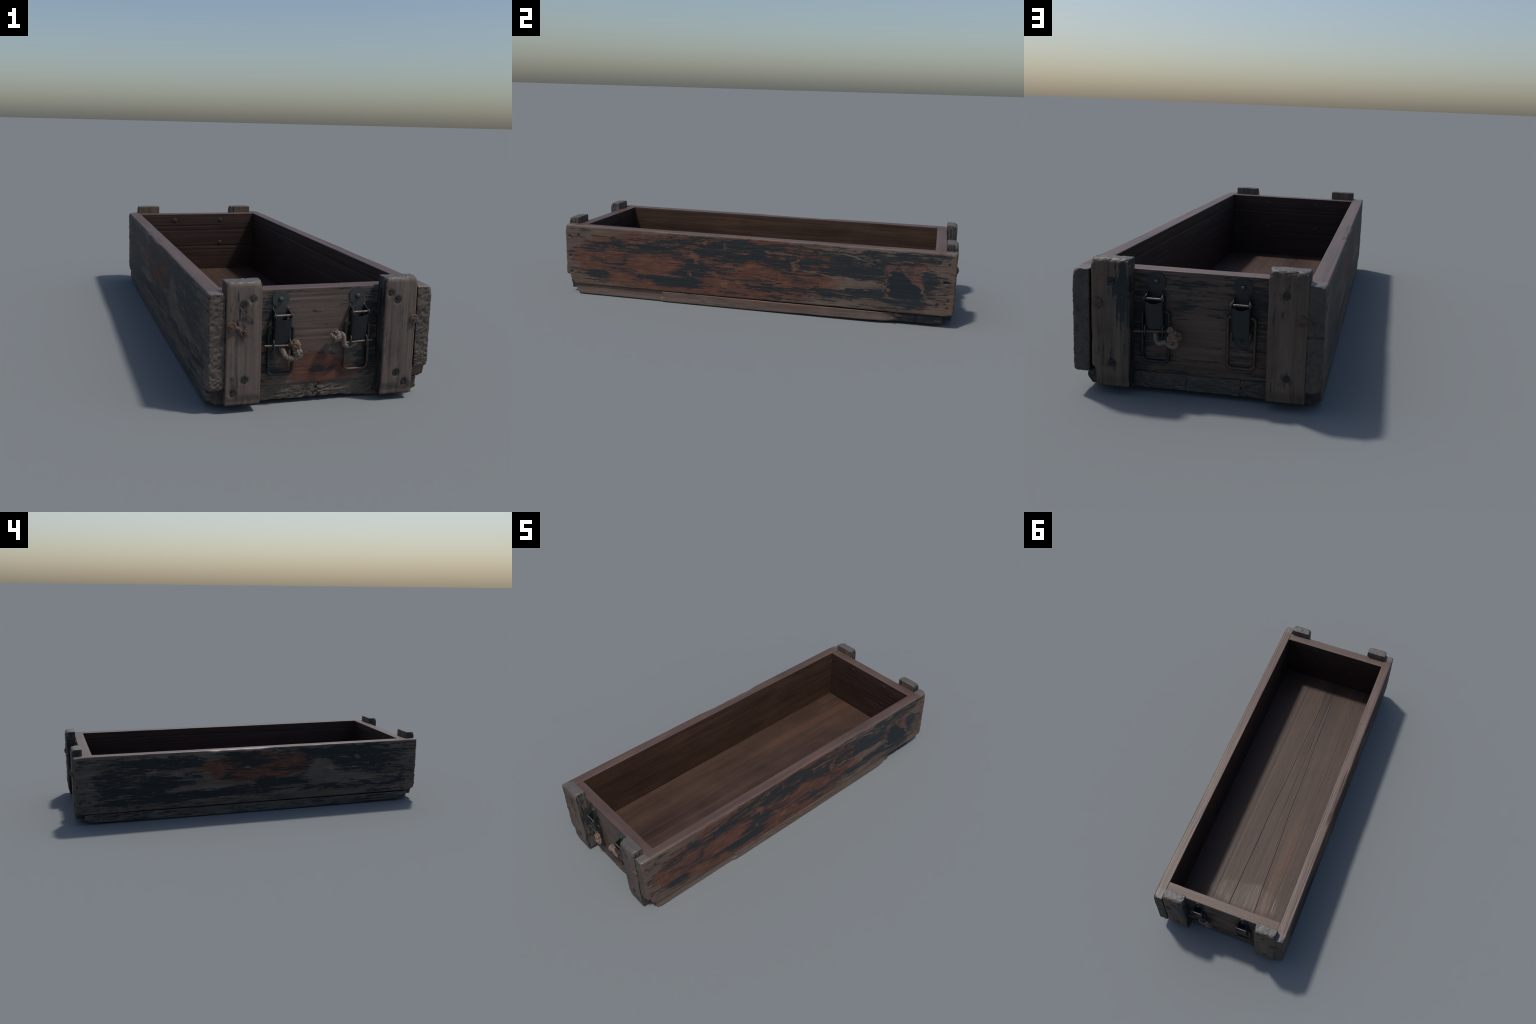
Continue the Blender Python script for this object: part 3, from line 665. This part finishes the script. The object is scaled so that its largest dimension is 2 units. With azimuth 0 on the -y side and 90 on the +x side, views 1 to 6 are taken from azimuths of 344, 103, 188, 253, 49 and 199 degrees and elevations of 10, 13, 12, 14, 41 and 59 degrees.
m_br = cleat_mat('cleat_timber_d', (8, 4, 1), [(-0.25, 0.25, 0.03, 0.07, 0.6), (-0.22, 0.3, 0.01, 0.1, 0.4)], spots('br'), (-0.311, -0.200), bias=-0.8, red=[(-0.28, 0.3, 0.05, 0.1, 0.4)],
                 w=((0.044, 0.033, 0.026), (0.100, 0.072, 0.055), (0.152, 0.112, 0.086)), red_bias=-0.95)
cl = {
 'fl': make_cleat(-0.309, -0.198, -1, m_fl, 600, screws=SC['fl']),
 'fr': make_cleat(0.193, 0.302, -1, m_fr, 620, zt=0.394, zb=0.017, screws=SC['fr']),
 'bl': make_cleat(0.190, 0.301, 1, m_bl, 640, zt=0.395, gap_bite=True, screws=SC['bl'], top_chip=0.002),
 'br': make_cleat(-0.311, -0.200, 1, m_br, 660, zt=0.397, screws=SC['br'], top_chip=0.005),
}

# ---------------------------------------------------------------- fasteners
def lathe_mesh(name, prof, mat, seg=24):
    """prof: (radius, height) pairs, axis +z"""
    V = []; F = []
    for (r, h) in prof:
        for s in range(seg):
            a = 2 * math.pi * s / seg; V.append((r * math.cos(a), r * math.sin(a), h))
    for k in range(len(prof) - 1):
        for s in range(seg):
            F.append((k * seg + s, k * seg + (s + 1) % seg, (k + 1) * seg + (s + 1) % seg, (k + 1) * seg + s))
    F.append(tuple(range((len(prof) - 1) * seg, len(prof) * seg))); F.append(tuple(range(seg - 1, -1, -1)))
    me = bpy.data.meshes.new(name); me.from_pydata(V, [], F); me.materials.append(mat)
    smooth_by_angle(me, 40); return me

nail_mesh = lathe_mesh('nail', [(1.0, -0.8), (1.0, 0.12), (0.92, 0.24), (0.5, 0.34), (0.01, 0.36)], mat_nail, 14)
bolt_mesh = lathe_mesh('bolt_head', [(1.0, -0.5), (1.0, 0.02), (0.88, 0.12), (0.4, 0.16), (0.01, 0.16)], mat_bolt, 20)
rivet_mesh = lathe_mesh('rivet', [(1.0, -0.3), (1.0, 0.25), (0.88, 0.6), (0.6, 0.85), (0.25, 0.95), (0.01, 0.96)], mat_plate, 20)

def slotted_screw_mesh():
    bm = bmesh.new(); seg = 14
    for s in (1, -1):
        pts = []
        w = 0.14
        a0 = math.asin(w)
        for k in range(seg + 1):
            a = a0 + (math.pi - 2 * a0) * k / seg
            pts.append((math.cos(a), s * math.sin(a)))
        lowv = [bm.verts.new((x, y, -0.25)) for x, y in pts]; hiv = [bm.verts.new((x * 0.97, y * 0.97 if abs(y) > w * 1.2 else y, 0.22)) for x, y in pts]
        n = len(pts)
        bm.faces.new(hiv); bm.faces.new(lowv[::-1])
        for k in range(n):
            bm.faces.new((lowv[k], lowv[(k + 1) % n], hiv[(k + 1) % n], hiv[k]))
    bmesh.ops.create_cone(bm, cap_ends=True, segments=24, radius1=0.96, radius2=0.96, depth=0.3, matrix=Matrix.Translation((0, 0, -0.21)))
    bmesh.ops.recalc_face_normals(bm, faces=bm.faces)
    me = bpy.data.meshes.new('screw'); bm.to_mesh(me); bm.free(); me.materials.append(mat_nail); smooth_by_angle(me, 30); return me
screw_mesh = slotted_screw_mesh()

def place(name, me, parent, loc, normal, scale, spin=0.0, tilt=0.0):
    o = bpy.data.objects.new(name, me); link(o, parent)
    q = Vector(normal).to_track_quat('Z', 'Y').to_matrix().to_4x4()
    o.matrix_world = Matrix.Translation(loc) @ q @ Matrix.Rotation(spin, 4, 'Z') @ Matrix.Rotation(tilt, 4, 'X') @ Matrix.Diagonal((scale, scale, scale, 1))
    return o

for (y, z, r, dp) in NAILS_R: place('nail', nail_mesh, side_r, (XO - 0.0050 * dp, y, z), (1, 0, 0), r * 0.62, random.random() * 6, random.uniform(-.15, .15))
for (y, z, r, dp) in NAILS_L: place('nail', nail_mesh, side_l, (-XO + 0.0040 * dp, y, z), (-1, 0, 0), r * 0.62, random.random() * 6, random.uniform(-.15, .15))
for k, sgn in (('fl', -1), ('fr', -1), ('bl', 1), ('br', 1)):
    for (x, z, r, sp) in SC[k]:
        if sp is None: place('nail', nail_mesh, cl[k], (x, sgn * (YC - 0.0035), z), (0, sgn, 0), r * 0.80)
        else: place('screw', screw_mesh, cl[k], (x, sgn * (YC - 0.0032), z), (0, sgn, 0), r, sp)
for x in (-0.125, 0.122):
    for z in (0.327, 0.204):
        place('bolt_head', bolt_mesh, end_f, (x, -YI, z), (0, 1, 0), 0.0125, random.random() * 6)
        if not (x < 0 and z < 0.25): place('bolt_head', bolt_mesh, end_b, (x, YI, z), (0, -1, 0), 0.0125, random.random() * 6)
place('nail', nail_mesh, crate, (0.341, 0.712, 0.018), (1, 0, 0), 0.007)

# ---------------------------------------------------------------- tubes and ropes
def tube_geo(pts, rad, seg=8, closed=False):
    pts = [Vector(p) for p in pts]; n = len(pts); V = []; F = []
    tans = []
    for i in range(n):
        a = pts[(i - 1) % n] if closed or i > 0 else pts[i]; b = pts[(i + 1) % n] if closed or i < n - 1 else pts[i]
        tans.append((b - a).normalized())
    up = Vector((0, 0, 1)) if abs(tans[0].z) < 0.9 else Vector((0, 1, 0))
    nrm = (up - tans[0] * up.dot(tans[0])).normalized()
    for i in range(n):
        nrm = (nrm - tans[i] * nrm.dot(tans[i])); nrm = nrm.normalized() if nrm.length > 1e-6 else tans[i].orthogonal().normalized()
        bi = tans[i].cross(nrm); r = rad[i] if hasattr(rad, '__len__') else rad
        for s in range(seg):
            a = 2 * math.pi * s / seg; V.append(pts[i] + nrm * (math.cos(a) * r) + bi * (math.sin(a) * r))
    m = n if closed else n - 1
    for i in range(m):
        for s in range(seg):
            j = (i + 1) % n
            F.append((i * seg + s, i * seg + (s + 1) % seg, j * seg + (s + 1) % seg, j * seg + s))
    if not closed:
        F.append(tuple(range(seg - 1, -1, -1))); F.append(tuple((n - 1) * seg + s for s in range(seg)))
    return V, F

def join_geo(parts):
    V = []; F = []
    for v, f in parts:
        o = len(V); V += list(v); F += [tuple(i + o for i in q) for q in f]
    return V, F

def spline(ctrl, n, closed=False):
    """Catmull-Rom through hand-placed control points"""
    c = [Vector(p) for p in ctrl]; m = len(c); out = []
    segs = m if closed else m - 1
    for i in range(segs):
        if closed: p0, p1, p2, p3 = c[(i - 1) % m], c[i], c[(i + 1) % m], c[(i + 2) % m]
        else: p0, p1, p2, p3 = c[max(i - 1, 0)], c[i], c[i + 1], c[min(i + 2, m - 1)]
        for k in range(n):
            t = k / n
            out.append(0.5 * ((2 * p1) + (p2 - p0) * t + (2 * p0 - 5 * p1 + 4 * p2 - p3) * t * t + (-p0 + 3 * p1 - 3 * p2 + p3) * t ** 3))
    if not closed: out.append(c[-1])
    return out

def rope_geo(ctrl, rad, twist=55.0, strands=3, n=14, seed=0):
    path = spline(ctrl, n); parts = []
    rr = random.Random(seed)
    L = [0.0]
    for a, b in zip(path, path[1:]): L.append(L[-1] + (b - a).length)
    # parallel transported frame
    T = [(path[min(i + 1, len(path) - 1)] - path[max(i - 1, 0)]).normalized() for i in range(len(path))]
    nrm = T[0].orthogonal().normalized(); fr = []
    for t in T:
        nrm = (nrm - t * nrm.dot(t)).normalized(); fr.append((nrm.copy(), t.cross(nrm)))
    tot = L[-1]
    for s in range(strands):
        pts = []; rs = []
        for p, l, (a, b) in zip(path, L, fr):
            ph = 2 * math.pi * s / strands + l * twist * 6.283 / 1.0 * 1.0
            end = min(1, min(l, tot - l) / (rad * 1.2) + 0.55)
            pts.append(p + (a * math.cos(ph) + b * math.sin(ph)) * rad * 0.5)
            rs.append(rad * 0.58 * end * rr.uniform(0.94, 1.06))
        parts.append(tube_geo(pts, rs, 8))
    return join_geo(parts)

def fray_geo(center, direction, count, length, rad, seed, spread=0.7):
    rr = random.Random(seed); parts = []
    for _ in range(count):
        d = (Vector(direction).normalized() + Vector((rr.uniform(-1, 1), rr.uniform(-1, 1), rr.uniform(-1, 1))) * spread).normalized()
        c = Vector(center) + Vector((rr.uniform(-1, 1), rr.uniform(-1, 1), rr.uniform(-1, 1))) * rad * 2
        b = Vector((rr.uniform(-1, 1), rr.uniform(-1, 1), rr.uniform(-1, 1))) * 0.3
        l = length * rr.uniform(0.5, 1.1)
        pts = [c, c + d * l * 0.5 + b * l * 0.3, c + (d + b).normalized() * l]
        parts.append(tube_geo(pts, [rad, rad * 0.7, rad * 0.2], 5))
    return join_geo(parts)

def geo_obj(name, geo, mat, parent, kind=None):
    o = mesh_obj(name, geo[0], geo[1], mat, parent)
    if kind: o['kind'] = kind
    return o

# ---------------------------------------------------------------- latches
def latch(xc, sgn, zoff, wire_mat, plate_mat, pin=None, lever_bottom=0.197, flat_tail=False, seed=0):
    """toggle latch on an end board. local frame: a = sideways, d = out of the board, z up"""
    def W(a, d, z): return Vector((xc + a, sgn * (YO + d), z + zoff))
    flip = sgn > 0
    def build(bm, name, mat, parent, deg=35, bev=0.0008):
        bmesh.ops.recalc_face_normals(bm, faces=bm.faces)
        if bev:
            ed = [e for e in bm.edges if len(e.link_faces) == 2 and e.calc_face_angle(0) > 0.7]
            bmesh.ops.bevel(bm, geom=ed, offset=bev, segments=2, affect='EDGES', clamp_overlap=True)
        me = bpy.data.meshes.new(name); bm.to_mesh(me); bm.free(); me.materials.append(mat); smooth_by_angle(me, deg)
        o = bpy.data.objects.new(name, me); return link(o, parent)
    def prism(outline, d0, d1):
        bm = bmesh.new()
        lo = [bm.verts.new(W(a, d0, z)) for a, z in outline]; hi = [bm.verts.new(W(a, d1, z)) for a, z in outline]
        n = len(outline); bm.faces.new(lo); bm.faces.new(hi)
        for k in range(n): bm.faces.new((lo[k], lo[(k + 1) % n], hi[(k + 1) % n], hi[k]))
        return bm
    # keyhole-shaped back plate: disc, waist, strap, rounded tail
    cz, R = 0.331, 0.0272
    ol = []
    a_s, a_e = math.radians(-52), math.radians(232)
    for k in range(33):
        a = a_s + (a_e - a_s) * k / 32; ol.append((R * math.cos(a), cz + R * math.sin(a)))
    left = [(-0.0175, 0.303), (-0.020, 0.297), (-0.022, 0.285), (-0.0225, 0.175)]
    tail = [(-0.0225 + 0.010 * (1 - math.cos(t)), 0.165 - 0.010 * math.sin(t)) for t in [0.0, .4, .8, 1.2, 1.57]]
    right = [(-a, z) for a, z in (left + tail)][::-1]
    plate = build(prism(ol + left + tail + right, 0.0005, 0.0035), 'latch', plate_mat, crate, 35, 0.0007)
    place('rivet', rivet_mesh, plate, W(0, 0.0034, cz - 0.001), (0, sgn, 0), 0.0082)
    if flat_tail:
        place('rivet_hole', nail_mesh, plate, W(0, 0.0040, 0.176), (0, sgn, 0), 0.0052)
    # lever: bent sheet channel, flaring upward; curled wavy top lip
    def lever():
        bm = bmesh.new(); t = 0.0022; nz = 10
        zt, zb = 0.276, lever_bottom
        def prof(u, zz):          # half-width and depth along the lever
            w = 0.0262 + 0.0022 * u; dep = 0.0225 + 0.0145 * u
            return w, dep
        path = [(-1, 0.0), (-1, 0.55), (-0.97, 0.82), (-0.86, 0.96), (-0.6, 1.0), (-0.2, 1.0), (0.2, 1.0), (0.6, 1.0), (0.86, 0.96), (0.97, 0.82), (1, 0.55), (1, 0.0)]
        rows = []
        for k in range(nz + 1):
            u = k / nz; row_o = []; row_i = []
            for (a, d) in path:
                w, dep = prof(u, 0)
                top = zt + 0.012 * (1 - d) - 0.0035 * math.cos(a * math.pi * 0.9) * (d > 0.9)
                z = zb + (top - zb) * u
                base = 0.006
                row_o.append(bm.verts.new(W(a * w, base + d * (dep - base), z)))
                row_i.append(bm.verts.new(W(a * (w - t), base + max(d * (dep - base) - t, 0), z)))
            rows.append((row_o, row_i))
        m = len(path)
        for k in range(nz):
            for s in range(m - 1):
                bm.faces.new((rows[k][0][s], rows[k][0][s + 1], rows[k + 1][0][s + 1], rows[k + 1][0][s]))
                bm.faces.new((rows[k][1][s], rows[k + 1][1][s], rows[k + 1][1][s + 1], rows[k][1][s + 1]))
            for e in (0, m - 1):
                bm.faces.new((rows[k][0][e], rows[k + 1][0][e], rows[k + 1][1][e], rows[k][1][e]))
        for k in (0, nz):
            for s in range(m - 1):
                bm.faces.new((rows[k][0][s], rows[k][1][s], rows[k][1][s + 1], rows[k][0][s + 1]))
        return bm
    build(lever(), 'lever', mat_latch, plate, 50, 0)
    # hinge: two flanges, pin and curled ears
    zh = 0.2865
    for s in (-1, 1):
        fl = [(0.002, 0.306), (0.010, 0.300), (0.0315, zh + 0.006), (0.0355, zh), (0.0315, zh - 0.006), (0.002, zh - 0.010)]
        bm = bmesh.new(); a0 = s * 0.0225; a1 = s * 0.0247
        lo = [bm.verts.new(W(a0, d, z)) for d, z in fl]; hi = [bm.verts.new(W(a1, d, z)) for d, z in fl]
        n = len(fl); bm.faces.new(lo); bm.faces.new(hi)
        for k in range(n): bm.faces.new((lo[k], lo[(k + 1) % n], hi[(k + 1) % n], hi[k]))
        build(bm, 'hinge_flange', mat_latch, plate, 35, 0)
        ring = [W(s * 0.0262, 0.0300 + 0.0055 * math.cos(a), zh - 0.001 + 0.0068 * math.sin(a)) for a in np.linspace(0, 2 * math.pi, 18, endpoint=False)]
        geo_obj('hinge_ear', tube_geo(ring, 0.0021, 8, True), mat_plate, plate)
    geo_obj('hinge_pin', tube_geo([W(a, 0.0300, zh) for a in np.linspace(-0.0300, 0.0300, 6)], 0.0031, 12), mat_bright, plate)
    # wire bail: legs enter the lever sides, long rounded loop hangs down
    hw = 0.0385
    b = [W(-0.026, 0.014, 0.247), W(-0.031, 0.0125, 0.247), W(-0.0365, 0.0105, 0.242), W(-hw, 0.0095, 0.232)]
    b += [W(-hw, 0.0105, z) for z in (0.20, 0.16, 0.125)]
    b += [W(-hw + 0.014 * (1 - math.cos(t)), 0.0078, 0.111 - 0.014 * math.sin(t)) for t in (0, .52, 1.05, 1.57)]
    b += [W(0, 0.0075, 0.097)]
    b += [W(hw - 0.014 * (1 - math.cos(t)), 0.0078, 0.111 - 0.014 * math.sin(t)) for t in (1.57, 1.05, .52, 0)]
    b += [W(hw, 0.0105, z) for z in (0.125, 0.16, 0.20)]
    b += [W(hw, 0.0095, 0.232), W(0.0365, 0.0105, 0.242), W(0.031, 0.0125, 0.247), W(0.026, 0.014, 0.247)]
    geo_obj('wire_bail', tube_geo(spline(b, 5), 0.0047, 10), wire_mat, plate)
    # padlock eyes standing out of the plate
    if not flat_tail or True:
        for s in (-1, 1):
            dep = 0.019 if not flat_tail else 0.012
            ring = [W(s * 0.0262, dep + 0.0105 * math.cos(a), 0.193 + 0.0155 * math.sin(a)) for a in np.linspace(0, 2 * math.pi, 22, endpoint=False)]
            geo_obj('padlock_eye', tube_geo(ring, 0.0024, 8, True), mat_plate, plate)
    if pin:
        a0, a1, z0, z1 = pin
        geo_obj('locking_pin', tube_geo([W(a0 + (a1 - a0) * t, 0.0235, z0 + (z1 - z0) * t) for t in (0, .04, .3, .6, .96, 1)], [0.0042, 0.0036, 0.0032, 0.0032, 0.0032, 0.0028], 10), mat_pin, plate)
    return plate, W

def lump_geo(center, size, seed, squash=(1, 1, 1)):
    """lumpy core of a knot"""
    V = []; F = []; nu, nv = 18, 12
    for j in range(nv + 1):
        th = math.pi * j / nv
        for i in range(nu):
            ph = 2 * math.pi * i / nu
            V.append((math.sin(th) * math.cos(ph), math.sin(th) * math.sin(ph), math.cos(th)))
    N = np.array(V); r = size * (1 + 0.28 * fbm(N * 1.9 + seed, seed, 3))
    P = N * r[:, None] * np.array(squash) + np.array(center)
    for j in range(nv):
        for i in range(nu):
            F.append((j * nu + i, (j + 1) * nu + i, (j + 1) * nu + (i + 1) % nu, j * nu + (i + 1) % nu))
    return [Vector(p) for p in P], F

def knot(name, W, center, size, mat, parent, seed, rope_r=0.0062):
    """lumpy overhand knot: a rope wound tightly about a core"""
    rr = random.Random(seed); a0, d0, z0 = center; parts = [lump_geo(W(a0, d0 - size * 0.15, z0), size * 0.85, seed)]
    for w in range(3):
        ctrl = []; tilt = rr.uniform(-0.9, 0.9); spin = w * 1.05 + rr.uniform(-.2, .2)
        for k in range(9):
            t = k / 8 * 2 * math.pi * 0.97
            x, y, z = math.cos(t), math.sin(t) * math.cos(tilt), math.sin(t) * math.sin(tilt)
            x, z = x * math.cos(spin) - z * math.sin(spin), x * math.sin(spin) + z * math.cos(spin)
            q = size * rr.uniform(0.88, 1.06)
            ctrl.append(W(a0 + x * q, d0 + y * q * 0.8, z0 + z * q))
        parts.append(rope_geo(ctrl, rope_r * rr.uniform(0.72, 0.95), 40, seed=seed + w, n=7))
    return geo_obj(name, join_geo(parts), mat, parent)

# front left: pin with a hanging loop of rope
p, W = latch(-0.1265, -1, 0.0, mat_latch, mat_plate, pin=(-0.056, 0.040, 0.193, 0.190))
geo_obj('rope', rope_geo([W(0.000, 0.010, 0.184), W(0.004, 0.018, 0.176), W(0.010, 0.026, 0.162), W(0.026, 0.032, 0.153), W(0.046, 0.033, 0.154), W(0.052, 0.031, 0.166), W(0.042, 0.030, 0.176), W(0.036, 0.028, 0.186)], 0.0088, 38, seed=1), mat_rope, p)
knot('rope_knot', W, (0.041, 0.033, 0.196), 0.0110, mat_rope_rust, p, 3, 0.0075)
knot('rope_knot', W, (0.047, 0.034, 0.172), 0.0105, mat_rope, p, 5, 0.0075)
geo_obj('rope_fray', fray_geo(W(0.053, 0.033, 0.163), (0.6, -0.2, -0.2), 26, 0.014, 0.0009, 11), mat_rope, p, 'stuff')
# front right: rusty bail, knot on the left of the pin
p, W = latch(0.1235, -1, 0.0, mat_rust, mat_plate, pin=(-0.046, 0.049, 0.188, 0.192))
knot('rope_knot', W, (-0.077, 0.028, 0.213), 0.0145, mat_rope, p, 7, 0.0085)
geo_obj('rope', rope_geo([W(-0.066, 0.034, 0.222), W(-0.057, 0.034, 0.215), W(-0.053, 0.031, 0.200), W(-0.048, 0.026, 0.184), W(-0.036, 0.018, 0.176), W(-0.024, 0.012, 0.174), W(-0.012, 0.012, 0.179), W(-0.002, 0.014, 0.184)], 0.0080, 40, seed=2), mat_rope, p)
geo_obj('rope_fray', fray_geo(W(-0.022, 0.013, 0.175), (-0.2, -0.3, -0.5), 14, 0.010, 0.0008, 13), mat_rope, p, 'stuff')
# back, left as seen from outside (+x): rope loop
p, W = latch(0.126, 1, -0.001, mat_latch, mat_latch, pin=(0.062, -0.038, 0.186, 0.193))
geo_obj('rope', rope_geo([W(-0.002, 0.008, 0.186), W(-0.004, 0.020, 0.180), W(-0.008, 0.026, 0.164), W(-0.018, 0.028, 0.158), W(-0.034, 0.030, 0.163), W(-0.048, 0.032, 0.155), W(-0.062, 0.034, 0.154), W(-0.072, 0.034, 0.166)], 0.0066, 40, seed=4), mat_rope, p)
knot('rope_knot', W, (-0.060, 0.030, 0.178), 0.0160, mat_rope_rust, p, 9, 0.0080)
knot('rope_knot', W, (-0.050, 0.032, 0.200), 0.0065, mat_rope, p, 10, 0.005)
# back right: flush, no pin
p, W = latch(-0.122, 1, 0.0, mat_rust, mat_latch, lever_bottom=0.192, flat_tail=True)

# ---------------------------------------------------------------- twine stubs on the cleats
def twine_knot(parent, x, sgn, z, size, seed, tails=()):
    def W(a, d, zz): return Vector((x + a, sgn * (YC - 0.003 + d * 0.8), z + zz))
    rr = random.Random(seed); parts = []
    for k in range(3):
        c = []
        for i in range(11):
            t = i / 10 * 2 * math.pi * 1.4 + k * 2.1
            c.append(W(size * (0.75 + .2 * rr.random()) * math.cos(t), 0.002 + size * 0.5 * (0.5 + 0.5 * math.sin(t * 1.5 + k)), size * (0.75 + .2 * rr.random()) * math.sin(t)))
        parts.append(rope_geo(c, size * 0.30, 60, seed=seed + k, n=6))
    parts.append(lump_geo(W(0, size * 0.28, 0), size * 0.92, seed, (1, 0.75, 1)))
    parts.append(fray_geo(W(0, size * 0.4, 0), (0, sgn, 0), 26, size * 0.9, 0.0009, seed, 1.6))
    for (ctrl, r) in tails:
        parts.append(rope_geo([W(*q) for q in ctrl], r, 55, seed=seed + 9, n=6))
        parts.append(fray_geo(W(*ctrl[-2]), W(*ctrl[-1]) - W(*ctrl[-2]), 26, 0.026, 0.0016, seed + 4, 0.45))
    geo_obj('twine_knot', join_geo(parts), mat_twine, parent)

twine_knot(cl['fl'], -0.291, -1, 0.266, 0.0130, 21, [([(0.008, 0.004, 0), (0.018, 0.006, -0.006), (0.030, 0.005, -0.014), (0.042, 0.004, -0.018)], 0.0055), ([(0.010, 0.004, -0.004), (0.022, 0.006, -0.013), (0.032, 0.004, -0.026)], 0.0045)])
twine_knot(cl['fr'], 0.293, -1, 0.261, 0.0130, 31)
twine_knot(cl['bl'], 0.281, 1, 0.267, 0.0130, 41)
twine_knot(cl['br'], -0.296, 1, 0.263, 0.0120, 51, [([(-0.004, 0.003, 0), (-0.012, 0.0, -0.002), (-0.022, -0.008, -0.004)], 0.006)])
# loose twist of thin wire below the upper screw
geo_obj('thin_wire', tube_geo(spline([(-0.268, -0.985, 0.325), (-0.262, -0.990, 0.315), (-0.256, -0.993, 0.306), (-0.243, -0.991, 0.298), (-0.232, -0.991, 0.288), (-0.226, -0.986, 0.273)], 5), 0.0017, 8), mat_rust, cl['fl'])
bpy.context.view_layer.update()
